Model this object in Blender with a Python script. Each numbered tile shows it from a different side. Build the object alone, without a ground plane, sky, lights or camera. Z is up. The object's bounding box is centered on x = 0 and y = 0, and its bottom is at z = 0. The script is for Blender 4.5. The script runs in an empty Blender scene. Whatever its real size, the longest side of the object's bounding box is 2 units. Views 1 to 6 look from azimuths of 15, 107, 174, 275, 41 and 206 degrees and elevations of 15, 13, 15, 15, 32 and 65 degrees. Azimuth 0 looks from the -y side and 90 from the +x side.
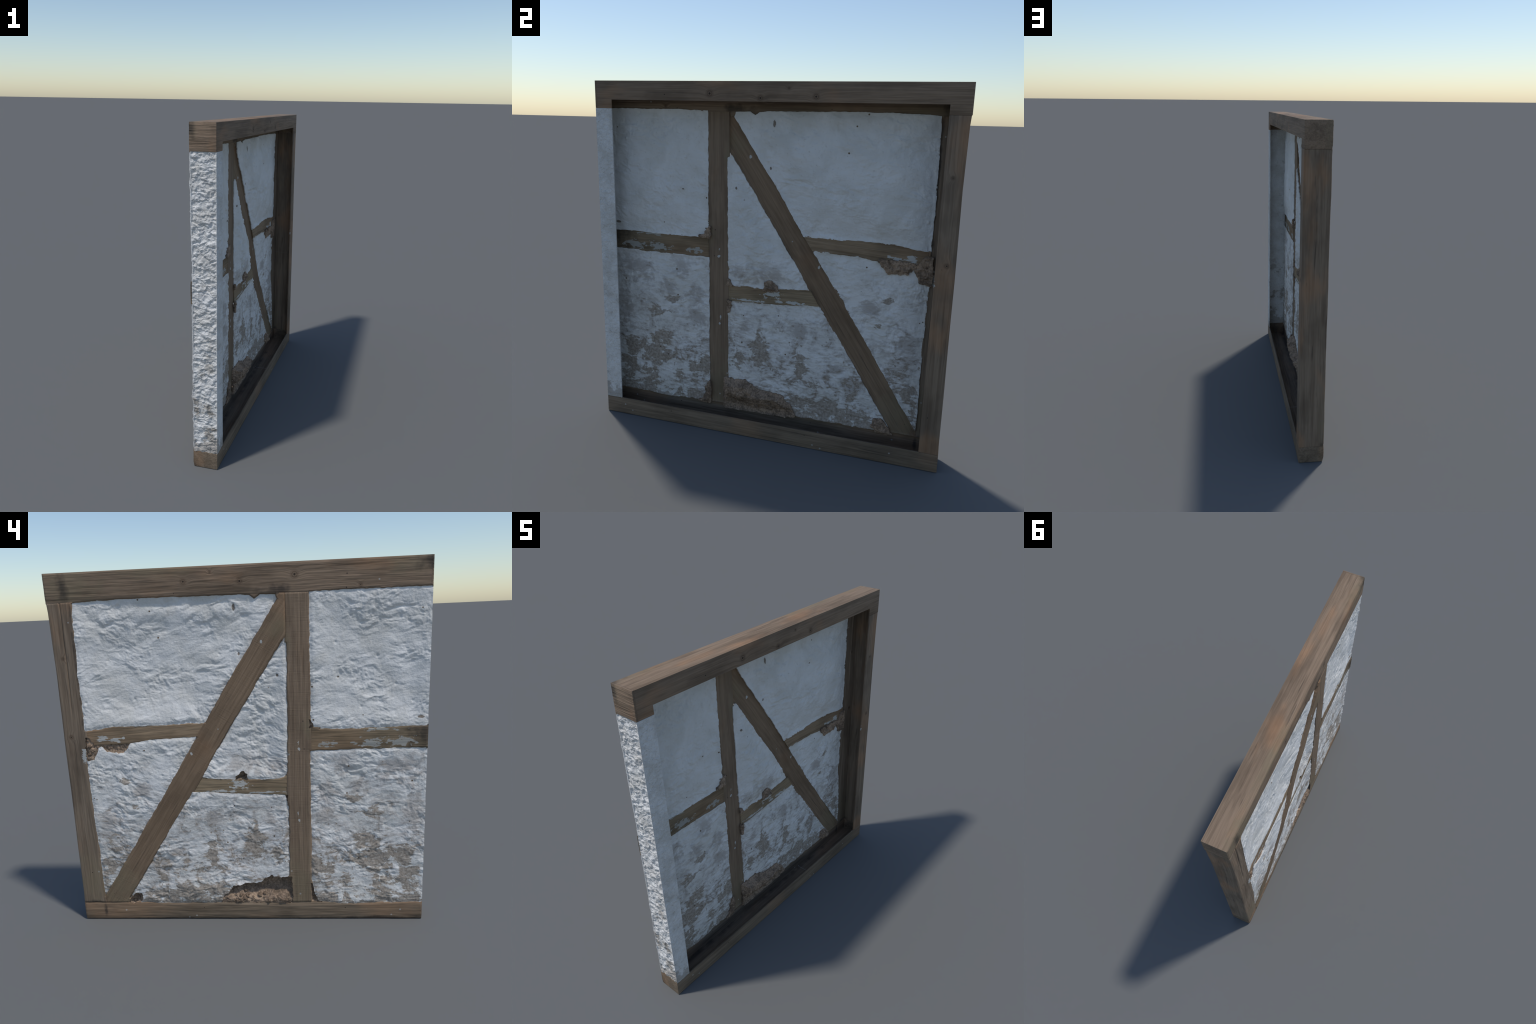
import bpy, bmesh, math
import numpy as np
from mathutils import Vector

# =====================================================================
#  Half-timbered wall bay.  Front (rough, weathered) faces -x, the open
#  back faces +x.  All parts share one origin, the base of the wall.
#  "h" is how far a surface stands out towards the front:  x = -h.
# =====================================================================
HALF_W, TOP = 0.9995, 1.998          # half width in y, height in z
BACK_X = 0.085                    # plane of the rear rim
FRONT = 0.066                     # general front plane of the timbers
RES = 0.0032                       # grid step of the relief surfaces
THICK = 0.006                     # thickness of the facing skin

# ------------------------------------------------------------- noise
def _hash(ix, iy, seed):
    n = (ix.astype(np.int64) * 374761393 + iy.astype(np.int64) * 668265263 + seed * 982451653) & 0xFFFFFFFF
    n = ((n ^ (n >> 13)) * 1274126177) & 0xFFFFFFFF
    n = ((n ^ (n >> 16)) * 2246822519) & 0xFFFFFFFF
    return (n ^ (n >> 15)) & 0xFFFFFFFF

def perlin(x, y, seed):
    x0, y0 = np.floor(x), np.floor(y)
    fx, fy = x - x0, y - y0
    u = fx * fx * fx * (fx * (fx * 6 - 15) + 10)
    v = fy * fy * fy * (fy * (fy * 6 - 15) + 10)
    def g(dx, dy):
        a = _hash(x0 + dx, y0 + dy, seed) / 4294967296.0 * 2 * np.pi
        return np.cos(a) * (fx - dx) + np.sin(a) * (fy - dy)
    a = g(0, 0) * (1 - u) + g(1, 0) * u
    b = g(0, 1) * (1 - u) + g(1, 1) * u
    return (a * (1 - v) + b * v) * 1.5

def fbm(x, y, seed, octaves=4, gain=0.5):
    t, amp, f = 0.0, 1.0, 1.0
    for i in range(octaves):
        t = t + amp * perlin(x * f, y * f, seed + 17 * i)
        amp *= gain
        f *= 2.03
    return t

def worley(x, y, seed):
    x0, y0 = np.floor(x), np.floor(y)
    best = np.full(x.shape, 9.0)
    tone = np.zeros(x.shape)
    for dx in (-1, 0, 1):
        for dy in (-1, 0, 1):
            h = _hash(x0 + dx, y0 + dy, seed)
            px = x0 + dx + (h & 0xFFFF) / 65536.0
            py = y0 + dy + ((h >> 16) & 0xFFFF) / 65536.0
            d = np.hypot(px - x, py - y)
            tone = np.where(d < best, (h % 977) / 977.0, tone)
            best = np.minimum(best, d)
    return best, tone

def smooth(a, b, t):
    t = np.clip((t - a) / (b - a), 0, 1)
    return t * t * (3 - 2 * t)

def poly_sd(poly, y, z):
    """signed distance to a polygon in the wall plane, positive inside"""
    d = np.full(y.shape, 9.0)
    inside = np.zeros(y.shape, bool)
    n = len(poly)
    for i in range(n):
        (ay, az), (by, bz) = poly[i], poly[(i + 1) % n]
        ey, ez = by - ay, bz - az
        t = np.clip(((y - ay) * ey + (z - az) * ez) / (ey * ey + ez * ez), 0, 1)
        d = np.minimum(d, np.hypot(y - ay - t * ey, z - az - t * ez))
        if az != bz:
            c = ((az > z) != (bz > z)) & (y < ey * (z - az) / ez + ay)
            inside ^= c
    return np.where(inside, d, -d)

# -------------------------------------------------- layout of the bay
def brace_left(z):
    return -0.236 + (1.848 - z) / 1.5416
def brace_right(z):
    return -0.254 + (1.645 - z) / 1.5517
def post_left(z):                  # edge towards +y
    return -0.261 + (1.85 - z) * 0.0115
def post_right(z):                 # edge towards -y
    return -0.379 + (1.85 - z) * 0.0078

PANELS = {
    'upper_end': [(-1.2, 1.851), (-0.79, 1.852), (-0.55, 1.853), (-0.380, 1.850), (-0.379, 1.5), (-0.376, 1.18),
                  (-0.39, 1.15), (-0.43, 1.138), (-0.59, 1.135), (-0.72, 1.137), (-0.80, 1.141), (-1.2, 1.143)],
    'lower_end': [(-1.2, 1.025), (-0.66, 1.022), (-0.374, 1.018), (-0.372, 0.7), (-0.368, 0.25), (-0.378, 0.20),
                  (-0.382, 0.15), (-0.41, 0.112), (-0.52, 0.103), (-0.63, 0.098), (-0.75, 0.106), (-1.2, 0.109)],
    'upper_broad': [(0.862, 1.846), (0.647, 1.854), (0.42, 1.857), (0.259, 1.851), (-0.03, 1.851), (-0.075, 1.846),
                    (-0.10, 1.825), (-0.13, 1.848), (-0.212, 1.846), (brace_left(1.82), 1.82),
                    (brace_left(1.6), 1.6), (brace_left(1.40) + 0.006, 1.40), (brace_left(1.19), 1.19), (0.42, 1.186), (0.57, 1.184),
                    (0.70, 1.184), (0.80, 1.170), (0.867, 1.164), (0.869, 1.4), (0.864, 1.62)],
    'middle_wedge': [(post_left(1.60), 1.60), (-0.235, 1.612), (brace_right(1.55), 1.55), (brace_right(1.3), 1.3),
                     (brace_right(1.0), 1.0), (0.224, 0.885), (0.15, 0.875), (0.05, 0.872), (-0.05, 0.866), (-0.18, 0.864),
                     (-0.225, 0.872), (-0.246, 0.893), (post_left(1.2), 1.2)],
    'middle_lower': [(post_left(0.77) + 0.018, 0.768), (-0.109, 0.774), (0.065, 0.782), (0.20, 0.795), (brace_right(0.805), 0.80),
                     (brace_right(0.5), 0.5), (brace_right(0.2), 0.2), (0.715, 0.14), (0.70, 0.108), (0.383, 0.106),
                     (post_left(0.11), 0.108), (post_left(0.45), 0.45), (post_left(0.70), 0.70)],
    'lower_corner': [(0.876, 1.005), (0.835, 1.012), (0.805, 1.060), (0.778, 1.074), (0.757, 1.048), (0.66, 1.041), (0.618, 1.088), (0.457, 1.105),
                     (brace_left(1.115) + 0.003, 1.113), (brace_left(0.8), 0.8), (brace_left(0.45), 0.45), (brace_left(0.19), 0.19),
                     (0.868, 0.15), (0.868, 0.4), (0.868, 0.65), (0.871, 0.89)],
}
# places where the plaster has fallen off and the clay core shows: outline, depth of the pit
PITS = {
    'post_foot': ([(-0.362, 0.240), (-0.374, 0.225), (-0.385, 0.20), (-0.388, 0.15), (-0.410, 0.117), (-0.43, 0.106), (-0.362, 0.104)], 0.016),
    'post_rail_gap': ([(-0.368, 1.20), (-0.380, 1.185), (-0.393, 1.155), (-0.425, 1.143), (-0.368, 1.142)], 0.016),
    'wedge_gap': ([(-0.240, 0.890), (-0.248, 0.895), (-0.250, 0.87), (-0.228, 0.87)], 0.014),
    'rail_end_gap': ([(-0.232, 0.768), (-0.248, 0.770), (-0.248, 0.71), (-0.242, 0.71)], 0.012),
    'sill': ([(0.168, 0.104), (0.146, 0.150), (0.108, 0.190), (0.088, 0.217), (0.014, 0.228), (-0.072, 0.233), (-0.100, 0.262),
              (-0.135, 0.278), (-0.19, 0.270), (-0.26, 0.276), (-0.26, 0.10)], 0.056),
    'brace_foot': ([(0.735, 0.100), (0.70, 0.15), (0.675, 0.178), (0.640, 0.165), (0.632, 0.130), (0.66, 0.104)], 0.022),
    'rail_nest': ([(0.046, 0.862), (0.040, 0.88), (0.012, 0.908), (-0.004, 0.911), (-0.024, 0.895), (-0.028, 0.862)], 0.026),
    'rail_rot': ([(0.790, 1.080), (0.757, 1.040), (0.66, 1.033), (0.612, 1.090), (0.70, 1.090)], 0.011),
    'rail_corner': ([(0.872, 1.128), (0.850, 1.125), (0.815, 1.075), (0.800, 1.06), (0.830, 1.00), (0.876, 0.99)], 0.008),
}

def pit_sd(name, y, z):
    return poly_sd(PITS[name][0], y, z) + 0.006 * fbm(y * 38, z * 38, 300 + len(name), 3)

def panel_sd(name, y, z):
    s = poly_sd(PANELS[name], y, z)
    s = s + 0.002 + 0.0024 * fbm(y * 26, z * 26, 40 + len(name), 4) + 0.0028 * perlin(y * 9, z * 9, 71)
    for p in PITS:
        s = np.minimum(s, -pit_sd(p, y, z))
    return np.minimum(s, y + HALF_W - 0.001)

# the old frame has bellied out on one side; frame members at the rim stay put
def bow(y, z):
    b = 0.024 * np.exp(-((y - 0.52) / 0.42) ** 2 - ((z - 0.78) / 0.42) ** 2)
    return b * smooth(0.99, 0.86, y) * smooth(0.09, 0.20, z) + local(y, z)

# hollows and swellings of the old wall: centre, spread, amount
SWELLS = [(0.35, 0.20, 0.28, 0.08, 0.008), (-0.16, 0.70, 0.09, 0.14, -0.010), (-0.92, 1.35, 0.06, 0.26, -0.010), (0.72, 1.68, 0.12, 0.08, 0.010),
          (0.28, 1.82, 0.45, 0.035, -0.016), (0.62, 1.30, 0.14, 0.06, -0.008), (0.10, 1.15, 0.10, 0.14, -0.006),
          (0.25, 0.30, 0.22, 0.12, 0.006), (0.87, 0.85, 0.05, 0.35, 0.006), (0.87, 1.45, 0.03, 0.45, 0.006)]
def local(y, z):
    t = 0 * y
    for cy, cz, sy, sz, a in SWELLS:
        t = t + a * np.exp(-((y - cy) / sy) ** 2 - ((z - cz) / sz) ** 2)
    return t

# each bay of plaster is dished: flush at the timbers, hollow in the middle
DISH = {   # depth of the hollow, width of the slope, stroke tilt
    'upper_end': (0.020, 0.14, 0.16), 'lower_end': (0.012, 0.14, -0.06),
    'upper_broad': (0.027, 0.13, 0.12), 'middle_wedge': (0.021, 0.08, -0.22),
    'middle_lower': (0.013, 0.13, 0.10), 'lower_corner': (0.008, 0.10, -0.15),
}
CHIPS = [(0.010, 1.790, 0.010, 0.022), (-0.008, 1.552, 0.009, 0.014), (-0.205, 1.432, 0.011, 0.012), (-0.525, 1.412, 0.009, 0.006), (-0.96, 1.19, 0.02, 0.010)]
def panel_h(name, y, z):
    poly = PANELS[name]
    depth, width, tilt = DISH[name]
    k = 100 + 31 * list(DISH).index(name)
    s = poly_sd(poly, y, z)
    if name in ('upper_end', 'lower_end'):     # the free end closes the bay as well
        s = np.minimum(s, (y + HALF_W) * 0.8 + 0.02)
    sp = np.maximum(s, 0)
    h = 0.0635 + bow(y, z) - depth * (1 - np.exp(-(sp / width) ** 2)) * (1 + 0.2 * perlin(y * 4, z * 4, k))
    h = h - 0.004 * np.exp(-(sp / 0.012) ** 2)          # pressed back against the timbers
    # trowel and hand marks: dabs drawn out sideways, steep on their lower side
    wy = y + 0.04 * perlin(y * 3, z * 3, k + 5) + 0.022 * perlin(y * 11, z * 11, k + 14)
    wz = z + 0.03 * perlin(y * 3.2, z * 3.2, k + 9) + 0.016 * perlin(y * 10, z * 12, k + 15) + tilt * y
    side = np.exp(-((np.abs(y - 0.86) / 0.07) ** 2)) + np.exp(-((y + 0.99) / 0.06) ** 2)
    side = np.clip(side, 0, 1)
    busy = smooth(-0.45, 0.55, fbm(y * 5, z * 6, k + 2, 2))        # calm and worked areas
    rough = (1.0 if 'upper' in name else 1.15) * (0.45 + 0.95 * busy)
    n1 = perlin(wy * 11, wz * 22, k + 1)
    across = fbm(wy * 11, (wz + 0.012 * n1) * 24, k + 1, 4, 0.55)
    dabs = fbm((wy + 0.01 * n1) * 17, (wz + 0.014 * n1) * 23, k + 3, 4, 0.5)
    along = fbm(wy * 34, wz * 14, k + 4, 4, 0.55)
    h = h + 0.0035 * fbm(y * 6.5, z * 7.5, k + 6, 2)
    h = h + rough * (0.0018 * (across * (1 - side) + along * side) + 0.0034 * dabs)
    near = np.exp(-(sp / 0.05) ** 2)
    h = h + rough * 0.0008 * fbm(wy * 60, wz * 85, k + 7, 3) * (0.7 + near)
    # scattered dents and small holes
    d, tone = worley(y * 13, z * 13, 63)
    h = h - np.where(tone > 0.86, 0.0045 * np.exp(-(d / 0.10) ** 2), 0)
    for cy, cz, ry, rz in CHIPS:
        h = h - 0.004 * np.exp(-(((y - cy) / ry) ** 2 + ((z - cz) / rz) ** 2) * 1.5)
    return h

# ---------------------------------------------------------- timbers
E8 = 0.008
TIMBERS = {   # outline, stand-out, grain direction (y, z)
    'top_beam': ([(-HALF_W + .0006, 1.845), (-0.384, 1.845), (-0.248, 1.845), (-0.243, 1.822), (-0.06, 1.822), (-0.04, 1.845), (0.868, 1.838), (0.872, 1.844), (HALF_W - .0006, 1.844), (HALF_W - .0006, 1.85), (HALF_W - .0006, TOP - .0006), (-HALF_W + .0006, TOP - .0006)], 0.0660, (1, 0)),
    'bottom_sill': ([(-HALF_W + .0006, 0.0006), (HALF_W - .0006, 0.0006), (HALF_W - .0006, 0.110), (-HALF_W + .0006, 0.110)], 0.0660, (1, 0)),
    'corner_post': ([(0.866 - E8, 0.1105), (HALF_W - .0006, 0.1105), (0.9969, 0.16), (0.9964, 0.45), (0.9934, 0.80), (0.9934, 1.05), (0.9884, 1.50), (0.9924, 1.80), (0.9960, 1.8495), (0.862 - E8, 1.8495)], 0.0655, (0, 1)),
    'middle_post': ([(post_right(1.8495) - E8, 1.8495), (post_left(1.8495) + E8, 1.8495), (post_left(1.6) + E8, 1.6),
                     (post_left(0.1105) + E8, 0.1105), (post_right(0.1105) - E8, 0.1105)], 0.0662, (-0.012, 1)),
    'diagonal_brace': ([(post_left(1.8495) + .003, 1.8495), (brace_left(1.8495) + E8, 1.8495), (brace_left(0.16) + E8, 0.16), (0.868, 0.142), (0.864, 0.1105),
                        (brace_right(0.1105) - E8, 0.1105), (brace_right(1.63) - E8, 1.63), (post_left(1.66) + .003, 1.66)], 0.0710, (0.544, -0.839)),
    'end_rail': ([(-HALF_W + .0006, 1.018), (post_right(1.02) - .001, 1.01), (post_right(1.14) - .001, 1.16), (-0.43, 1.160), (-HALF_W + .0006, 1.15)], 0.0635, (1, 0.004)),
    'corner_rail': ([(brace_left(1.105) - .001, 1.104), (0.62, 1.080), (0.866, 1.075), (0.866, 1.175), (0.78, 1.185), (brace_left(1.197) - .001, 1.197)], 0.0630, (1, -0.06)),
    'middle_rail': ([(post_left(0.77) + .003, 0.762), (0.05, 0.772), (brace_right(0.80) + .001, 0.795), (brace_right(0.882) + .001, 0.882), (0.03, 0.88), (-0.12, 0.87), (post_left(0.88) + .003, 0.885)], 0.0620, (1, 0.05)),
}

TIMBER_BOW = {'diagonal_brace': 0.6, 'corner_rail': 0.65, 'middle_rail': 0.75, 'corner_post': 0.7}
def grain_uv(d, y, z):
    l = math.hypot(*d)
    return (y * d[0] + z * d[1]) / l, (-y * d[1] + z * d[0]) / l

def timber_h(name, y, z, sp):
    poly, base, d = TIMBERS[name]
    u, v = grain_uv(d, y, z)
    seed = 500 + 13 * len(name)
    h = base + TIMBER_BOW.get(name, 0) * bow(y, z) + 0.0018 * fbm(u * 2.2, v * 9, seed, 3) + 0.0009 * fbm(u * 6, v * 75, seed + 3, 3)
    e = np.maximum(np.minimum(poly_sd(poly, y, z), -sp + 0.004), 0)
    h = h - 0.0035 * np.exp(-(e / 0.0045) ** 2)
    if name == 'bottom_sill':      # worn, hollowed arris
        h = h - 0.004 * smooth(0.085, 0.11, z) * (0.6 + fbm(y * 7, z * 3, 81, 3))
        h = h - 0.004 * smooth(0.03, 0.0, z + 0.008 * perlin(y * 8, z, 82))
    if name == 'top_beam':
        h = h - 0.003 * smooth(1.875, 1.852, z + 0.01 * perlin(y * 6, z, 84)) * smooth(-0.25, 0.0, y)
    if name == 'diagonal_brace':   # kicks out at its head
        h = h + 0.005 * smooth(1.5, 1.75, z) - 0.006 * smooth(0.3, 0.12, z)
    if name == 'end_rail':
        h = h + 0.006 * smooth(-0.93, -0.99, y)
    if name == 'corner_post':      # long drying split
        c = y - 0.925 - 0.004 * perlin(z * 5, z * 0, 91)
        h = h - 0.005 * np.exp(-(c / 0.003) ** 2) * smooth(1.2, 1.35, z) * smooth(1.9, 1.84, z)
    return h

# ----------------------------------------------------- mesh helpers
root = bpy.data.objects.new('half_timbered_wall', None)
root.empty_display_size = 0.2
bpy.context.scene.collection.objects.link(root)
root['label'] = 'square half-timbered wall section with stained white plaster infill'
root['category'] = 'wall'

def add_object(name, mesh, material, parent=None, angle=38):
    mesh.materials.append(material)
    mesh.polygons.foreach_set('use_smooth', np.ones(len(mesh.polygons), bool))
    mesh.set_sharp_from_angle(angle=math.radians(angle))
    mesh.update()
    ob = bpy.data.objects.new(name, mesh)
    bpy.context.scene.collection.objects.link(ob)
    ob.parent = parent or root
    return ob

def mesh_from_arrays(name, verts, quads):
    me = bpy.data.meshes.new(name)
    me.vertices.add(len(verts))
    me.vertices.foreach_set('co', np.ascontiguousarray(verts, dtype=np.float32).ravel())
    me.loops.add(quads.size)
    me.loops.foreach_set('vertex_index', np.ascontiguousarray(quads, dtype=np.int32).ravel())
    me.polygons.add(len(quads))
    me.polygons.foreach_set('loop_start', np.arange(0, quads.size, 4, dtype=np.int32))
    me.update(calc_edges=True)
    me.validate()
    return me

def sheet(name, box, sd, height, thick=THICK, res=RES):
    """A relief surface over the region sd > 0, with its own thickness and edge."""
    y0, y1, z0, z1 = box
    ny, nz = int(round((y1 - y0) / res)) + 1, int(round((z1 - z0) / res)) + 1
    Y, Z = np.meshgrid(np.linspace(y0, y1, ny), np.linspace(z0, z1, nz), indexing='ij')
    S = sd(Y, Z)
    c = (S[:-1, :-1] + S[1:, :-1] + S[:-1, 1:] + S[1:, 1:]) / 4
    keep = c > 0
    used = np.zeros(S.shape, bool)
    full = np.ones(S.shape, bool)
    for a in (0, 1):
        for b in (0, 1):
            used[a:ny - 1 + a, b:nz - 1 + b] |= keep
            full[a:ny - 1 + a, b:nz - 1 + b] &= keep
    rim = used & ~full
    rim[0, :] |= used[0, :]; rim[-1, :] |= used[-1, :]; rim[:, 0] |= used[:, 0]; rim[:, -1] |= used[:, -1]
    hy, hz = (y1 - y0) / (ny - 1), (z1 - z0) / (nz - 1)
    gy, gz = np.gradient(S, hy, hz)
    g2 = np.maximum(gy * gy + gz * gz, 0.3)
    my, mz = np.clip(-S * gy / g2, -0.8 * hy, 0.8 * hy), np.clip(-S * gz / g2, -0.8 * hz, 0.8 * hz)
    Y = np.where(rim, Y + my, Y)
    Z = np.where(rim, Z + mz, Z)
    H = height(Y, Z)
    idx = -np.ones(S.shape, np.int64)
    n = int(used.sum())
    idx[used] = np.arange(n)
    q = np.stack([idx[:-1, :-1], idx[:-1, 1:], idx[1:, 1:], idx[1:, :-1]], -1)[keep]
    front = np.stack([-H[used], Y[used], Z[used]], -1)
    back = front.copy()
    back[:, 0] += thick(Y, Z)[used] if callable(thick) else thick
    quads = [q, q[:, ::-1] + n]
    e = np.concatenate([q[:, [i, (i + 1) % 4]] for i in range(4)])
    key, rev = e[:, 0] * n + e[:, 1], e[:, 1] * n + e[:, 0]
    open_e = e[~np.isin(key, rev)]
    quads.append(np.stack([open_e[:, 1], open_e[:, 0], open_e[:, 0] + n, open_e[:, 1] + n], -1))
    return mesh_from_arrays(name, np.concatenate([front, back]), np.concatenate(quads))

def box_of(poly, pad):
    ys, zs = [p[0] for p in poly], [p[1] for p in poly]
    return max(min(ys) - pad, -1.0), min(max(ys) + pad, 1.0), max(min(zs) - pad, 0.0), min(max(zs) + pad, 2.0)

WALL = 0.007      # the frame timbers are cased: boards round a hollow
def prism(outline, x0, x1, bevel=0.0018):
    """outline in (y, z) extruded along x, hollowed from the inside, arrises rounded"""
    bm = bmesh.new()
    f = bm.faces.new([bm.verts.new((x0, y, z)) for y, z in outline])
    r = bmesh.ops.extrude_face_region(bm, geom=[f])
    bmesh.ops.translate(bm, vec=(x1 - x0, 0, 0), verts=[v for v in r['geom'] if isinstance(v, bmesh.types.BMVert)])
    bmesh.ops.recalc_face_normals(bm, faces=bm.faces)
    bmesh.ops.bevel(bm, geom=list(bm.edges), offset=bevel, segments=2, affect='EDGES', profile=0.6)
    solid = bpy.data.meshes.new('solid'); bm.to_mesh(solid); bm.free()
    bm = bmesh.new()
    bmesh.ops.create_cube(bm, size=1.0)
    lo, hi = Vector((x0 - 0.05, -HALF_W + WALL, WALL)), Vector((x1 - WALL, HALF_W - 2.3 * WALL, TOP - WALL))
    for v in bm.verts:
        v.co = Vector([lo[i] + (v.co[i] + 0.5) * (hi[i] - lo[i]) for i in range(3)])
    core = bpy.data.meshes.new('core'); bm.to_mesh(core); bm.free()
    a, c = bpy.data.objects.new('solid', solid), bpy.data.objects.new('core', core)
    for o in (a, c): bpy.context.scene.collection.objects.link(o)
    m = a.modifiers.new('hollow', 'BOOLEAN'); m.operation = 'DIFFERENCE'; m.object = c; m.solver = 'EXACT'
    dg = bpy.context.evaluated_depsgraph_get(); dg.update()
    done = bpy.data.meshes.new_from_object(a.evaluated_get(dg))
    bm = bmesh.new(); bm.from_mesh(done)
    for o in (a, c): bpy.data.objects.remove(o)
    for me in (solid, core, done): bpy.data.meshes.remove(me)
    return bm

def merge_meshes(name, first, bm):
    bm.from_mesh(first)
    me = bpy.data.meshes.new(name)
    bm.to_mesh(me)
    bm.free()
    bpy.data.meshes.remove(first)
    return me

# -------------------------------------------------------- materials
class Nodes:
    def __init__(self, name):
        self.mat = bpy.data.materials.new(name)
        self.mat.use_nodes = True
        self.t = self.mat.node_tree
        self.t.nodes.clear()
        self.out = self.t.nodes.new('ShaderNodeOutputMaterial')
        self.bsdf = self.t.nodes.new('ShaderNodeBsdfPrincipled')
        self.t.links.new(self.bsdf.outputs[0], self.out.inputs[0])
        self.coord = self.t.nodes.new('ShaderNodeTexCoord').outputs['Object']
    def put(self, sock, v):
        if isinstance(v, bpy.types.NodeSocket):
            self.t.links.new(v, sock)
        elif v is not None:
            if sock.type == 'RGBA' and len(v) == 3:
                v = (*v, 1)
            sock.default_value = v
    def math(self, op, a, b=None, c=None, clamp=False):
        n = self.t.nodes.new('ShaderNodeMath'); n.operation = op; n.use_clamp = clamp
        for i, v in enumerate((a, b, c)):
            if v is not None: self.put(n.inputs[i], v)
        return n.outputs[0]
    def vec(self, op, a, b=None):
        n = self.t.nodes.new('ShaderNodeVectorMath'); n.operation = op
        self.put(n.inputs[0], a)
        if b is not None: self.put(n.inputs[1], b)
        return n.outputs['Value'] if op in ('LENGTH', 'DOT_PRODUCT', 'DISTANCE') else n.outputs[0]
    def noise(self, v, scale, detail=4, rough=0.5, distort=0.0):
        n = self.t.nodes.new('ShaderNodeTexNoise')
        self.put(n.inputs['Vector'], v); self.put(n.inputs['Scale'], scale); self.put(n.inputs['Detail'], detail)
        self.put(n.inputs['Roughness'], rough); self.put(n.inputs['Distortion'], distort)
        return n.outputs['Fac']
    def voronoi(self, v, scale, out='Distance'):
        n = self.t.nodes.new('ShaderNodeTexVoronoi')
        self.put(n.inputs['Vector'], v); self.put(n.inputs['Scale'], scale)
        return n.outputs['Distance'], n.outputs['Color']
    def step(self, v, a, b, lo=0.0, hi=1.0):
        n = self.t.nodes.new('ShaderNodeMapRange'); n.interpolation_type = 'SMOOTHSTEP'
        self.put(n.inputs[0], v)
        for i, x in enumerate((a, b, lo, hi)): self.put(n.inputs[i + 1], x)
        return n.outputs[0]
    def mix(self, f, a, b, blend='MIX'):
        n = self.t.nodes.new('ShaderNodeMix'); n.data_type = 'RGBA'; n.blend_type = blend
        self.put(n.inputs[0], f); self.put(n.inputs[6], a); self.put(n.inputs[7], b)
        return n.outputs[2]
    def sep(self, v):
        n = self.t.nodes.new('ShaderNodeSeparateXYZ'); self.put(n.inputs[0], v); return n.outputs
    def comb(self, x, y, z):
        n = self.t.nodes.new('ShaderNodeCombineXYZ')
        for i, v in enumerate((x, y, z)): self.put(n.inputs[i], v)
        return n.outputs[0]
    def spots(self, flat, blobs):
        """largest of several soft elliptical patches; 1 at a centre, 0 at its rim"""
        top = None
        for (y, z, ry, rz) in blobs:
            d = self.vec('LENGTH', self.vec('MULTIPLY', self.vec('SUBTRACT', flat, (0, y, z)), (0, 1 / ry, 1 / rz)))
            v = self.math('SUBTRACT', 1.0, d)
            top = v if top is None else self.math('MAXIMUM', top, v)
        return top
    def bump(self, h, strength, dist=0.01):
        n = self.t.nodes.new('ShaderNodeBump')
        self.put(n.inputs['Height'], h); n.inputs['Strength'].default_value = strength; n.inputs['Distance'].default_value = dist
        self.t.links.new(n.outputs[0], self.bsdf.inputs['Normal'])
    def finish(self, colour, rough=0.9, spec=0.2):
        self.put(self.bsdf.inputs['Base Color'], colour)
        self.put(self.bsdf.inputs['Roughness'], rough)
        self.put(self.bsdf.inputs['Specular IOR Level'], spec)
        return self.mat

GREY_PATCHES = [(-0.867, 0.913, 0.10, 0.085), (-0.55, 0.944, 0.065, 0.08), (-0.455, 0.772, 0.052, 0.07), (-0.438, 0.639, 0.065, 0.07),
                (-0.925, 0.62, 0.06, 0.16), (-0.193, 0.948, 0.045, 0.04), (-0.014, 0.95, 0.11, 0.063), (0.21, 0.631, 0.09, 0.05),
                (0.771, 0.631, 0.056, 0.05), (0.495, 0.348, 0.097, 0.05), (0.578, 0.82, 0.05, 0.038), (-0.632, 0.819, 0.06, 0.05),
                (-0.147, 0.627, 0.04, 0.034), (-0.16, 1.10, 0.07, 0.06), (0.40, 0.44, 0.06, 0.05)]
BROWN_PATCHES = [(-0.68, 0.651, 0.064, 0.035), (-0.665, 0.487, 0.055, 0.053), (-0.732, 0.38, 0.121, 0.085), (-0.893, 0.401, 0.058, 0.073),
                 (-0.93, 0.26, 0.07, 0.12), (-0.802, 0.251, 0.085, 0.045), (-0.586, 0.249, 0.046, 0.045), (-0.467, 0.313, 0.04, 0.053),
                 (-0.386, 0.352, 0.044, 0.061), (-0.777, 0.150, 0.16, 0.042), (-0.93, 0.137, 0.10, 0.05), (-0.052, 0.481, 0.057, 0.093),
                 (-0.186, 0.401, 0.04, 0.065), (0.203, 0.411, 0.055, 0.05), (0.621, 0.718, 0.03, 0.023), (0.813, 0.354, 0.043, 0.056),
                 (0.2, 0.482, 0.039, 0.033), (0.286, 0.32, 0.05, 0.025), (0.363, 0.172, 0.15, 0.05), (0.543, 0.165, 0.16, 0.035),
                 (0.187, 0.195, 0.10, 0.05), (0.844, 0.238, 0.035, 0.08), (-0.597, 0.73, 0.044, 0.026), (0.668, 0.869, 0.028, 0.018)]

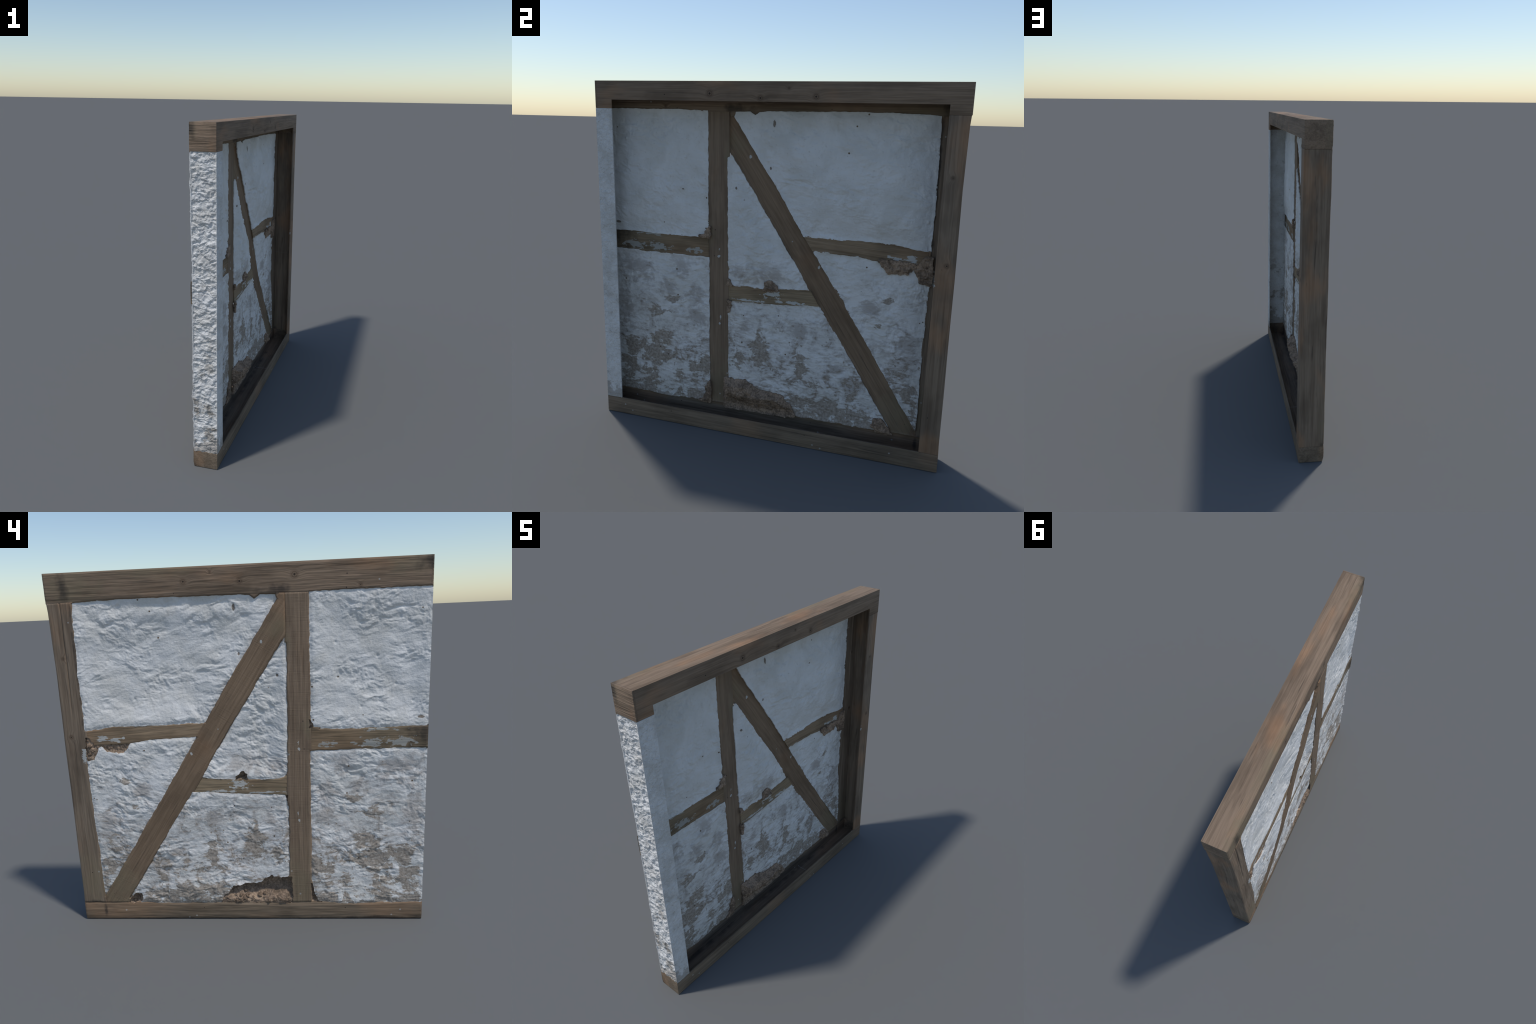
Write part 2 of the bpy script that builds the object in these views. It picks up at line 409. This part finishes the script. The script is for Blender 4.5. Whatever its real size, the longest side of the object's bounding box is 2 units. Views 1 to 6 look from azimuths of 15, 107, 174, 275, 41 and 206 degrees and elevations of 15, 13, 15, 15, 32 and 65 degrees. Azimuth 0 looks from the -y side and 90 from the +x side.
def plaster_material(name, flat=True, strength=0.8):
    n = Nodes(name)
    p = n.vec('MULTIPLY', n.coord, (0, 1, 1)) if flat else n.coord
    s = n.sep(n.coord)
    y, z = s[1], s[2]
    a = n.noise(p, 5.0, 6, 0.62, 0.4)
    b = n.noise(p, 19.0, 6, 0.65, 0.3)
    c = n.noise(p, 70.0, 5, 0.6)
    white = n.mix(n.step(a, 0.35, 0.65), (0.72, 0.71, 0.69), (0.63, 0.615, 0.58))
    white = n.mix(n.step(b, 0.54, 0.75, 0, 0.5), white, (0.54, 0.51, 0.46))
    white = n.mix(n.step(c, 0.58, 0.72, 0, 0.35), white, (0.40, 0.37, 0.33))
    # the lower bays are weathered: the lime has gone grey, then worn through to the clay
    low = n.step(z, 1.12, 0.90)
    e = n.noise(p, 8.5, 8, 0.68, 0.9)
    streak = n.noise(n.vec('MULTIPLY', p, (1, 0.55, 1.5)), 34.0, 5, 0.65, 0.5)
    ab = n.math('ADD', n.math('MULTIPLY', e, 0.62), n.math('MULTIPLY', streak, 0.38))
    wob = n.math('MULTIPLY', n.math('SUBTRACT', ab, 0.5), 9.0)
    grey = n.step(n.math('ADD', n.math('MAXIMUM', n.spots(p, GREY_PATCHES), n.step(z, 1.0, 0.45, -0.6, 0.05)), wob), -0.65, 0.75)
    grey = n.math('MULTIPLY', grey, low)
    col = n.mix(n.math('MULTIPLY', grey, 0.80), white, (0.39, 0.355, 0.325))
    brown = n.step(n.math('ADD', n.math('MAXIMUM', n.spots(p, BROWN_PATCHES), n.step(z, 0.90, 0.25, -0.95, -0.25)), n.math('MULTIPLY', wob, 1.0)), -0.12, 0.30)
    d, _ = n.voronoi(n.vec('ADD', p, n.vec('MULTIPLY', n.comb(b, b, c), (0.03, 0.03, 0.03))), 42)
    speck = n.math('MULTIPLY', n.step(d, 0.30, 0.20), n.step(n.noise(p, 9.0, 3), 0.53, 0.60))
    brown = n.math('MAXIMUM', brown, n.math('MULTIPLY', speck, n.step(z, 0.75, 0.55)))
    brown = n.math('MULTIPLY', brown, low)
    # band of bare clay just above the sill
    foot = n.step(n.math('SUBTRACT', n.math('MULTIPLY', n.math('SUBTRACT', ab, 0.47), 0.8), n.math('SUBTRACT', z, 0.14)), -0.01, 0.02)
    brown = n.math('MAXIMUM', brown, foot)
    earth = n.mix(n.step(c, 0.35, 0.65), (0.25, 0.207, 0.165), (0.40, 0.35, 0.295))
    col = n.mix(n.math('MULTIPLY', brown, 0.9), col, earth)
    # few small broken holes showing brown
    d2, t2 = n.voronoi(p, 13.0)
    pin = n.math('MULTIPLY', n.step(d2, 0.085, 0.05), n.math('GREATER_THAN', n.sep(t2)[0], 0.80))
    pin = n.math('MAXIMUM', pin, n.step(n.math('ADD', n.spots(p, CHIPS), n.math('MULTIPLY', wob, 0.35)), 0.1, 0.35, 0, 0.85))
    col = n.mix(pin, col, (0.16, 0.12, 0.085))
    relief = n.math('ADD', n.math('MULTIPLY', streak, 0.6), n.math('MULTIPLY', c, 0.5))
    relief = n.math('SUBTRACT', relief, n.math('MULTIPLY', brown, 0.12))
    n.bump(relief, strength, 0.006)
    return n.finish(col, 0.95, 0.12)

def return_material():
    n = Nodes('rough_lime_render')
    p = n.coord
    z = n.sep(p)[2]
    a = n.noise(p, 9.0, 5, 0.6)
    b = n.noise(n.vec('MULTIPLY', p, (0.7, 1, 1.15)), 42.0, 5, 0.6, 0.6)
    c = n.noise(p, 120.0, 4, 0.6)
    col = n.mix(n.step(a, 0.35, 0.65), (0.76, 0.75, 0.73), (0.64, 0.62, 0.585))
    col = n.mix(n.step(c, 0.56, 0.72, 0, 0.5), col, (0.42, 0.38, 0.33))
    stain = n.math('MULTIPLY', n.step(n.math('ADD', a, n.math('MULTIPLY', b, 0.25)), 0.66, 0.74), n.step(z, 1.0, 0.35))
    low = n.step(n.math('SUBTRACT', n.math('ADD', a, 0.0), n.math('MULTIPLY', n.math('SUBTRACT', z, 0.20), 2.2)), 0.46, 0.52)
    stain = n.math('MAXIMUM', stain, n.math('MULTIPLY', low, 0.8))
    col = n.mix(n.math('MULTIPLY', stain, 0.75), col, (0.30, 0.255, 0.205))
    n.bump(n.math('ADD', b, n.math('MULTIPLY', c, 0.35)), 0.9, 0.016)
    return n.finish(col, 0.95, 0.12)

def wood_material(name, direction, dark, light, warm=0.3, algae=(), char=(), flakes=(), knots=(), seed=0.0, saw=0.0, end_grain=False, flake_tone=(0.50, 0.50, 0.475)):
    """weathered softwood: fibres, growth bands, blotches, knots, nail holes, algae, lime flakes"""
    n = Nodes(name)
    dark, light = [(q[0], q[1], q[2] * 0.94) for q in (dark, light)]
    l = math.hypot(*direction)
    dy, dz = direction[0] / l, direction[1] / l
    x = n.sep(n.coord)[0]
    u = n.vec('DOT_PRODUCT', n.coord, (0, dy, dz))
    v = n.vec('DOT_PRODUCT', n.coord, (0, -dz, dy))
    flat = n.vec('MULTIPLY', n.coord, (0, 1, 1))
    ks = n.spots(flat, [(ky, kz, kr, kr) for ky, kz, kr in knots]) if knots else None
    if ks is not None:       # fibres bend round the knots
        v = n.math('ADD', v, n.math('MULTIPLY', n.step(ks, -1.6, 0.6), 0.012))
    us = n.math('ADD', u, seed)
    xs = x
    if end_grain:            # on the sawn end the fibres show as ridges across the beam
        end = n.step(n.sep(n.coord)[1], -0.985, -0.996)
        xs = n.math('MULTIPLY', x, n.step(end, 0, 1, 1.0, 0.08))
    fib = n.noise(n.comb(n.math('MULTIPLY', us, 4), n.math('MULTIPLY', v, 130), n.math('MULTIPLY', xs, 120)), 1.0, 4, 0.6, 0.4)
    band = n.noise(n.comb(n.math('MULTIPLY', us, 1.6), n.math('MULTIPLY', v, 34), n.math('MULTIPLY', xs, 26)), 1.0, 3, 0.5, 0.8)
    blot = n.noise(n.comb(n.math('MULTIPLY', us, 3.0), n.math('MULTIPLY', v, 6), n.math('MULTIPLY', x, 8)), 1.0, 4, 0.55)
    tint = n.noise(n.comb(n.math('MULTIPLY', us, 2.2), n.math('MULTIPLY', v, 4), n.math('MULTIPLY', n.math('ADD', x, 3.0), 7)), 1.0, 3, 0.5)
    f = n.math('ADD', n.math('MULTIPLY', fib, 0.55), n.math('MULTIPLY', band, 0.45))
    col = n.mix(n.step(f, 0.28, 0.70), dark, light)
    col = n.mix(n.step(tint, 0.5, 0.68, 0, warm), col, (0.40, 0.215, 0.11))
    col = n.mix(n.step(blot, 0.54, 0.34, 0, 0.35), col, tuple(0.5 * q for q in dark))
    crack = n.noise(n.comb(n.math('MULTIPLY', us, 3.5), n.math('MULTIPLY', v, 150), n.math('MULTIPLY', xs, 60)), 1.0, 3, 0.55, 0.3)
    col = n.mix(n.step(crack, 0.62, 0.72, 0, 0.55), col, (0.05, 0.038, 0.03))
    wob = n.math('MULTIPLY', n.math('SUBTRACT', n.noise(n.coord, 14.0, 5, 0.6), 0.5), 2.4)
    if algae:
        m = n.math('MULTIPLY', n.step(n.math('ADD', n.spots(flat, algae), wob), -0.3, 1.0, 0, 0.5), n.step(x, -0.01, -0.04))
        col = n.mix(m, col, (0.205, 0.168, 0.105))
    if char:
        m = n.math('MULTIPLY', n.step(n.math('ADD', n.spots(flat, char), wob), -0.1, 0.9, 0, 0.75), n.step(x, -0.02, -0.05))
        col = n.mix(m, col, (0.035, 0.03, 0.027))
    if ks is not None:
        ring = n.math('SINE', n.math('MULTIPLY', ks, 16))
        col = n.mix(n.math('MULTIPLY', n.step(ks, 0.0, 0.35), n.step(ring, -1, 1, 0.25, 0.75)), col, (0.10, 0.065, 0.042))
        col = n.mix(n.step(ks, 0.72, 0.86), col, (0.04, 0.028, 0.02))
    # nail holes and lime splashes
    d, t = n.voronoi(flat, 15.0)
    r = n.sep(t)
    col = n.mix(n.math('MULTIPLY', n.step(d, 0.055, 0.035), n.math('GREATER_THAN', r[0], 0.72)), col, (0.03, 0.024, 0.02))
    dd, t2 = n.voronoi(n.vec('ADD', flat, (0, 3.3, 1.7)), 21.0)
    spl = n.math('MULTIPLY', n.step(n.math('ADD', dd, n.math('MULTIPLY', wob, 0.03)), 0.13, 0.09), n.math('GREATER_THAN', n.sep(t2)[1], 0.90))
    col = n.mix(n.math('MULTIPLY', spl, 0.6), col, (0.42, 0.41, 0.385))
    if flakes:
        fw = n.math('MULTIPLY', n.math('SUBTRACT', n.noise(n.vec('MULTIPLY', n.coord, (1, 0.6, 1.5)), 45.0, 5, 0.65), 0.5), 4.0)
        m = n.step(n.math('ADD', n.spots(flat, flakes), fw), 0.28, 0.42, 0, 0.85)
        col = n.mix(m, col, flake_tone)
    h = n.math('ADD', n.math('MULTIPLY', fib, 0.7), n.math('MULTIPLY', crack, -0.5))
    if saw:
        sw = n.noise(n.comb(n.math('MULTIPLY', us, 190), n.math('MULTIPLY', v, 6), 0.0), 1.0, 2)
        h = n.math('ADD', h, n.math('MULTIPLY', sw, saw))
    if end_grain:
        h = n.math('MULTIPLY', n.math('ADD', h, n.math('MULTIPLY', band, 1.2)), n.step(end, 0, 1, 1.0, 2.6))
    n.bump(h, 0.6, 0.004)
    return n.finish(col, 0.82, 0.25)

def clay_material():
    n = Nodes('exposed_clay')
    p = n.coord
    a = n.noise(p, 14, 5, 0.6)
    c = n.noise(p, 95, 5, 0.65)
    col = n.mix(n.step(n.math('ADD', n.math('MULTIPLY', a, 0.5), n.math('MULTIPLY', c, 0.5)), 0.38, 0.62), (0.15, 0.11, 0.08), (0.40, 0.29, 0.205))
    n.bump(c, 0.8, 0.006)
    return n.finish(col, 1.0, 0.08)

plaster = plaster_material('weathered_lime_plaster')
render_mat = return_material()
clay = clay_material()

BROWN_D, BROWN_L = (0.155, 0.108, 0.078), (0.30, 0.215, 0.155)
WOODS = {
    'top_beam': dict(dark=(0.150, 0.105, 0.075), light=(0.285, 0.205, 0.150), warm=0.5, seed=1.3, end_grain=True,
                     algae=[(0.86, 1.93, 0.22, 0.12), (-0.9, 1.97, 0.2, 0.06), (0.4, 1.99, 0.3, 0.04)],
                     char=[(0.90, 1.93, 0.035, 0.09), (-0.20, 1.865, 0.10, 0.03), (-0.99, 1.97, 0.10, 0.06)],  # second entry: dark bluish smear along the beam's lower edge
                     knots=[(0.26, 1.925, 0.022), (-0.03, 1.915, 0.022), (-0.31, 1.935, 0.026), (-0.64, 1.870, 0.014), (0.12, 1.965, 0.010)]),
    'bottom_sill': dict(dark=(0.120, 0.090, 0.066), light=(0.25, 0.188, 0.138), warm=0.25, seed=4.1,
                        char=[(-0.75, 0.0, 0.5, 0.025), (0.2, 0.0, 0.8, 0.012), (0.87, 0.06, 0.012, 0.05)]),
    'corner_post': dict(dark=(0.145, 0.105, 0.078), light=(0.27, 0.205, 0.155), warm=0.45, seed=7.7,
                        algae=[(0.93, 0.25, 0.1, 0.2)], char=[(0.93, 0.11, 0.1, 0.02), (0.87, 1.5, 0.010, 0.5)],
                        knots=[(0.94, 1.56, 0.014), (0.95, 1.13, 0.018)], flakes=[(0.885, 1.02, 0.016, 0.05)]),
    'middle_post': dict(dark=(0.165, 0.115, 0.082), light=(0.275, 0.200, 0.145), warm=0.25, seed=9.2, saw=0.5,
                        algae=[(-0.30, 0.2, 0.1, 0.25), (-0.36, 1.16, 0.04, 0.07), (-0.26, 1.6, 0.02, 0.08)], flakes=[(-0.31, 1.07, 0.009, 0.013), (-0.312, 1.03, 0.007, 0.010), (-0.30, 0.66, 0.006, 0.014), (-0.305, 0.62, 0.007, 0.012)]),
    'diagonal_brace': dict(dark=(0.160, 0.108, 0.072), light=(0.265, 0.185, 0.128), warm=0.25, seed=12.5, saw=0.45,
                           algae=[(0.76, 0.22, 0.14, 0.2), (-0.21, 1.68, 0.08, 0.06)], flakes=[(-0.13, 1.61, 0.008, 0.012), (0.28, 1.02, 0.008, 0.012)]),
    'end_rail': dict(dark=(0.140, 0.105, 0.070), light=(0.270, 0.205, 0.140), warm=0.2, seed=15.0, flake_tone=(0.36, 0.355, 0.325),
                     char=[(-1.02, 1.10, 0.17, 0.12)],
                     flakes=[(-0.45, 1.055, 0.04, 0.02), (-0.50, 1.055, 0.025, 0.02), (-0.70, 1.055, 0.09, 0.03), (-0.86, 1.06, 0.09, 0.03), (-0.75, 1.13, 0.12, 0.012)]),
    'corner_rail': dict(dark=(0.185, 0.130, 0.085), light=(0.33, 0.240, 0.165), warm=0.3, seed=18.4,
                        flakes=[(0.77, 1.117, 0.045, 0.020), (0.70, 1.108, 0.04, 0.016), (0.655, 1.115, 0.01, 0.01)]),
    'middle_rail': dict(dark=(0.190, 0.140, 0.092), light=(0.33, 0.250, 0.170), warm=0.2, seed=21.0,
                        flakes=[(0.02, 0.835, 0.06, 0.035), (0.12, 0.80, 0.10, 0.01), (-0.12, 0.785, 0.12, 0.008)]),
}

# ------------------------------------------------------ build: plaster
REACH = 0.03
def near_panel(p, y, z):
    y0, y1, z0, z1 = box_of(PANELS[p], REACH)
    return (y >= y0) & (y <= y1) & (z >= z0) & (z <= z1)

def any_panel_sd(y, z):
    best = np.full(y.shape, -REACH)
    for p in PANELS:
        m = near_panel(p, y, z)
        if m.any():
            best[m] = np.maximum(best[m], panel_sd(p, y[m], z[m]))
    return best

def any_panel_h(y, z):
    s = np.full(y.shape, -REACH)
    h = np.full(y.shape, FRONT)
    for p in PANELS:
        m = near_panel(p, y, z)
        if not m.any(): continue
        sp = panel_sd(p, y[m], z[m])
        hit = sp > s[m]
        i = np.nonzero(m.ravel())[0][hit]
        h.ravel()[i] = panel_h(p, y.ravel()[i], z.ravel()[i])
        s.ravel()[i] = sp[hit]
    return h, s

for pname, poly in PANELS.items():
    me = sheet('plaster_panel', box_of(poly, 0.016),
               lambda y, z, p=pname: panel_sd(p, y, z), lambda y, z, p=pname: panel_h(p, y, z))
    add_object('plaster_panel', me, plaster, angle=50)

# --------------------------------------------------------- clay in pits
def clay_h(pit, y, z):
    poly, depth = PITS[pit]
    s = pit_sd(pit, y, z)
    hp, _ = any_panel_h(y, z)
    near = smooth(-0.012, 0.022, s)
    if pit == 'sill':
        floor = 0.064 - depth * smooth(0.115, 0.215, z + 0.02 * perlin(y * 11, z * 11, 7))
    else:
        floor = 0.060 + bow(y, z) - depth
    h = (hp - 0.0045) * (1 - near) + floor * near
    d, tone = worley(y * 34 + perlin(y * 20, z * 20, 3), z * 40, 77)
    d2, _ = worley(y * 85, z * 95, 78)
    return h + near * (0.013 * (tone - 0.4) * (1 - d) + 0.004 * (0.5 - d2) + 0.004 * fbm(y * 40, z * 40, 79, 3))

for pit in PITS:
    me = sheet('clay_core', box_of(PITS[pit][0], 0.03), lambda y, z, p=pit: pit_sd(p, y, z) + (0.012 if p in ('sill', 'rail_rot', 'rail_corner') else 0.008),
               lambda y, z, p=pit: clay_h(p, y, z), 0.011, res=0.003)
    add_object('clay_core', me, clay, angle=45)

def clod_mesh(name, seed):
    rng = np.random.default_rng(seed)
    bm = bmesh.new()
    bmesh.ops.create_icosphere(bm, subdivisions=3, radius=1.0)
    cuts = rng.normal(size=(9, 3)); cuts /= np.linalg.norm(cuts, axis=1)[:, None]
    lim = rng.uniform(0.55, 0.85, 9)
    for v in bm.verts:
        p = np.array(v.co)
        for c, l in zip(cuts, lim):
            k = p @ c
            if k > l: p -= c * (k - l) * 0.9
        p *= 1 + 0.06 * rng.normal()
        v.co = p
    me = bpy.data.meshes.new(name)
    bm.to_mesh(me); bm.free()
    me.materials.append(clay)
    me.polygons.foreach_set('use_smooth', np.ones(len(me.polygons), bool))
    me.set_sharp_from_angle(angle=math.radians(35))
    return me

rng = np.random.default_rng(42)
clods = [clod_mesh('clay_clod', 900 + i) for i in range(5)]
spots = []
for i in range(26):
    y = rng.uniform(-0.215, 0.125); z = 0.118 + abs(rng.normal()) * 0.03
    if pit_sd('sill', np.array([y]), np.array([z]))[0] > 0.012:
        spots.append(('sill', y, z, rng.uniform(0.006, 0.017)))
spots += [('brace_foot', 0.665, 0.135, 0.014), ('brace_foot', 0.69, 0.12, 0.011), ('brace_foot', 0.655, 0.155, 0.009),
          ('rail_corner', 0.85, 1.075, 0.012), ('rail_corner', 0.855, 1.03, 0.013), ('rail_corner', 0.838, 1.045, 0.010), ('rail_corner', 0.857, 1.105, 0.008)]
for i, (pit, y, z, r) in enumerate(spots):
    ob = bpy.data.objects.new('clay_clod', clods[i % 5])
    h = float(clay_h(pit, np.array([y]), np.array([z]))[0])
    ob.location = (-h + 0.15 * r, y, z)
    ob.rotation_euler = rng.uniform(0, 6.28, 3)
    ob.scale = r * rng.uniform(0.8, 1.2, 3)
    bpy.context.scene.collection.objects.link(ob)
    ob.parent = root

# ------------------------------------------------------ build: timbers
RIMS = {
    'top_beam': [(-HALF_W, 1.85), (-0.899, 1.85), (-0.899, 1.897), (0.897, 1.897), (0.897, 1.85), (HALF_W, 1.85), (HALF_W, TOP), (-HALF_W, TOP)],
    'bottom_sill': [(-HALF_W, 0.0), (HALF_W, 0.0), (HALF_W, 0.1015), (-HALF_W, 0.1015)],
    'corner_post': [(0.897, 0.1022), (HALF_W, 0.1022), (0.9975, 0.16), (0.9970, 0.45), (0.9940, 0.80), (0.9940, 1.05), (0.9890, 1.50), (0.9930, 1.80), (0.9966, 1.8493), (0.897, 1.8493)],
}
KIND = {'top_beam': 'wall_plate', 'bottom_sill': 'sill_beam', 'corner_post': 'post', 'middle_post': 'post', 'diagonal_brace': 'brace',
        'end_rail': 'rail', 'corner_rail': 'rail', 'middle_rail': 'rail'}
for tname, (poly, base, d) in TIMBERS.items():
    def sd(y, z, poly=poly):
        s = np.minimum(poly_sd(poly, y, z), -any_panel_sd(y, z) + 0.006)
        for p in PITS:
            s = np.minimum(s, -pit_sd(p, y, z) + 0.003)
        return s
    def hh(y, z, t=tname):
        hp, sp = any_panel_h(y, z)
        h = timber_h(t, y, z, sp)
        k = np.clip(sp / 0.006, 0, 1)
        return h * (1 - k) + np.minimum(h, hp - 0.004) * k
    def skin(y, z):
        k = np.clip(any_panel_sd(y, z) / 0.006, 0, 1)
        return THICK * (1 - k) + 0.0012 * k
    me = sheet(tname, box_of(poly, 0.0), sd, hh, skin)
    if tname in RIMS:
        me = merge_meshes(tname, me, prism(RIMS[tname], -0.0585, BACK_X))
    add_object(KIND[tname], me, wood_material(tname + '_wood', d, **WOODS[tname]), angle=40)

# --------------------------------- build: rendered return at the open end
def build_return():
    z0, z1, nz = 0.1018, 1.8497, 620
    zs = np.linspace(z0, z1, nz)
    rows = []
    yo, yi, yw = -HALF_W, -0.899, -HALF_W + WALL
    no, nb, ni = 46, 28, 40
    def front_h(y):
        yy = np.full(nz, y)
        hp, sp = any_panel_h(yy, zs)
        return np.where(sp > 0, hp, 0.062) - 0.003
    fo = front_h(-0.996)
    cols = []
    xb = BACK_X - WALL
    for t in np.linspace(0, 1, no):            # outer face, thrown on roughly
        x = -fo + t * (BACK_X + fo)
        k = np.clip(min(t, 1 - t) / 0.06, 0, 1)
        w = perlin(x * 30, zs * 30, 209)
        dy = 0.0085 * fbm(x * 24, (zs + 0.010 * w) * 32, 201, 5, 0.55) + 0.002 * perlin(x * 11, zs * 9, 207)
        cols.append((x, yo + 0.0004 + k * np.clip(dy + 0.003, -0.003, 0.015), zs))
    for t in np.linspace(0.02, 1, nb):         # back face
        y = yo + t * (yi - yo)
        k = np.clip(min(t, 1 - t) / 0.08, 0, 1)
        dx = 0.0022 * fbm(np.full(nz, y) * 32 + 0.3 * perlin(np.full(nz, y) * 9, zs * 9, 222), zs * 17, 221, 4, 0.6)
        cols.append((BACK_X + k * dx, np.full(nz, y), zs))
    for t in np.linspace(0, 1, nb):            # inside of the back
        y = yi + t * (yw - yi)
        cols.append((np.full(nz, xb), np.full(nz, y), zs))
    for t in np.linspace(0.02, 1, ni):         # inside of the end wall
        x = xb + t * (-fo - xb)
        k = np.clip(t / 0.08, 0, 1)
        dy = 0.0016 * fbm(x * 28, zs * 24, 231, 4)
        cols.append((x, yw + k * dy, zs))
    m = len(cols)
    V = np.stack([np.stack([np.broadcast_to(c[0], (nz,)), c[1], c[2]], -1) for c in cols])   # m, nz, 3
    idx = np.arange(m * nz).reshape(m, nz)
    nxt = np.roll(idx, -1, axis=0)
    q = np.stack([idx[:, :-1], nxt[:, :-1], nxt[:, 1:], idx[:, 1:]], -1).reshape(-1, 4)
    return mesh_from_arrays('rendered_end', V.reshape(-1, 3), q)
me = build_return()
bm = bmesh.new(); bm.from_mesh(me); bmesh.ops.holes_fill(bm, edges=[e for e in bm.edges if e.is_boundary]); bmesh.ops.recalc_face_normals(bm, faces=bm.faces); bm.to_mesh(me); bm.free()
add_object('plaster_return', me, render_mat, angle=50)
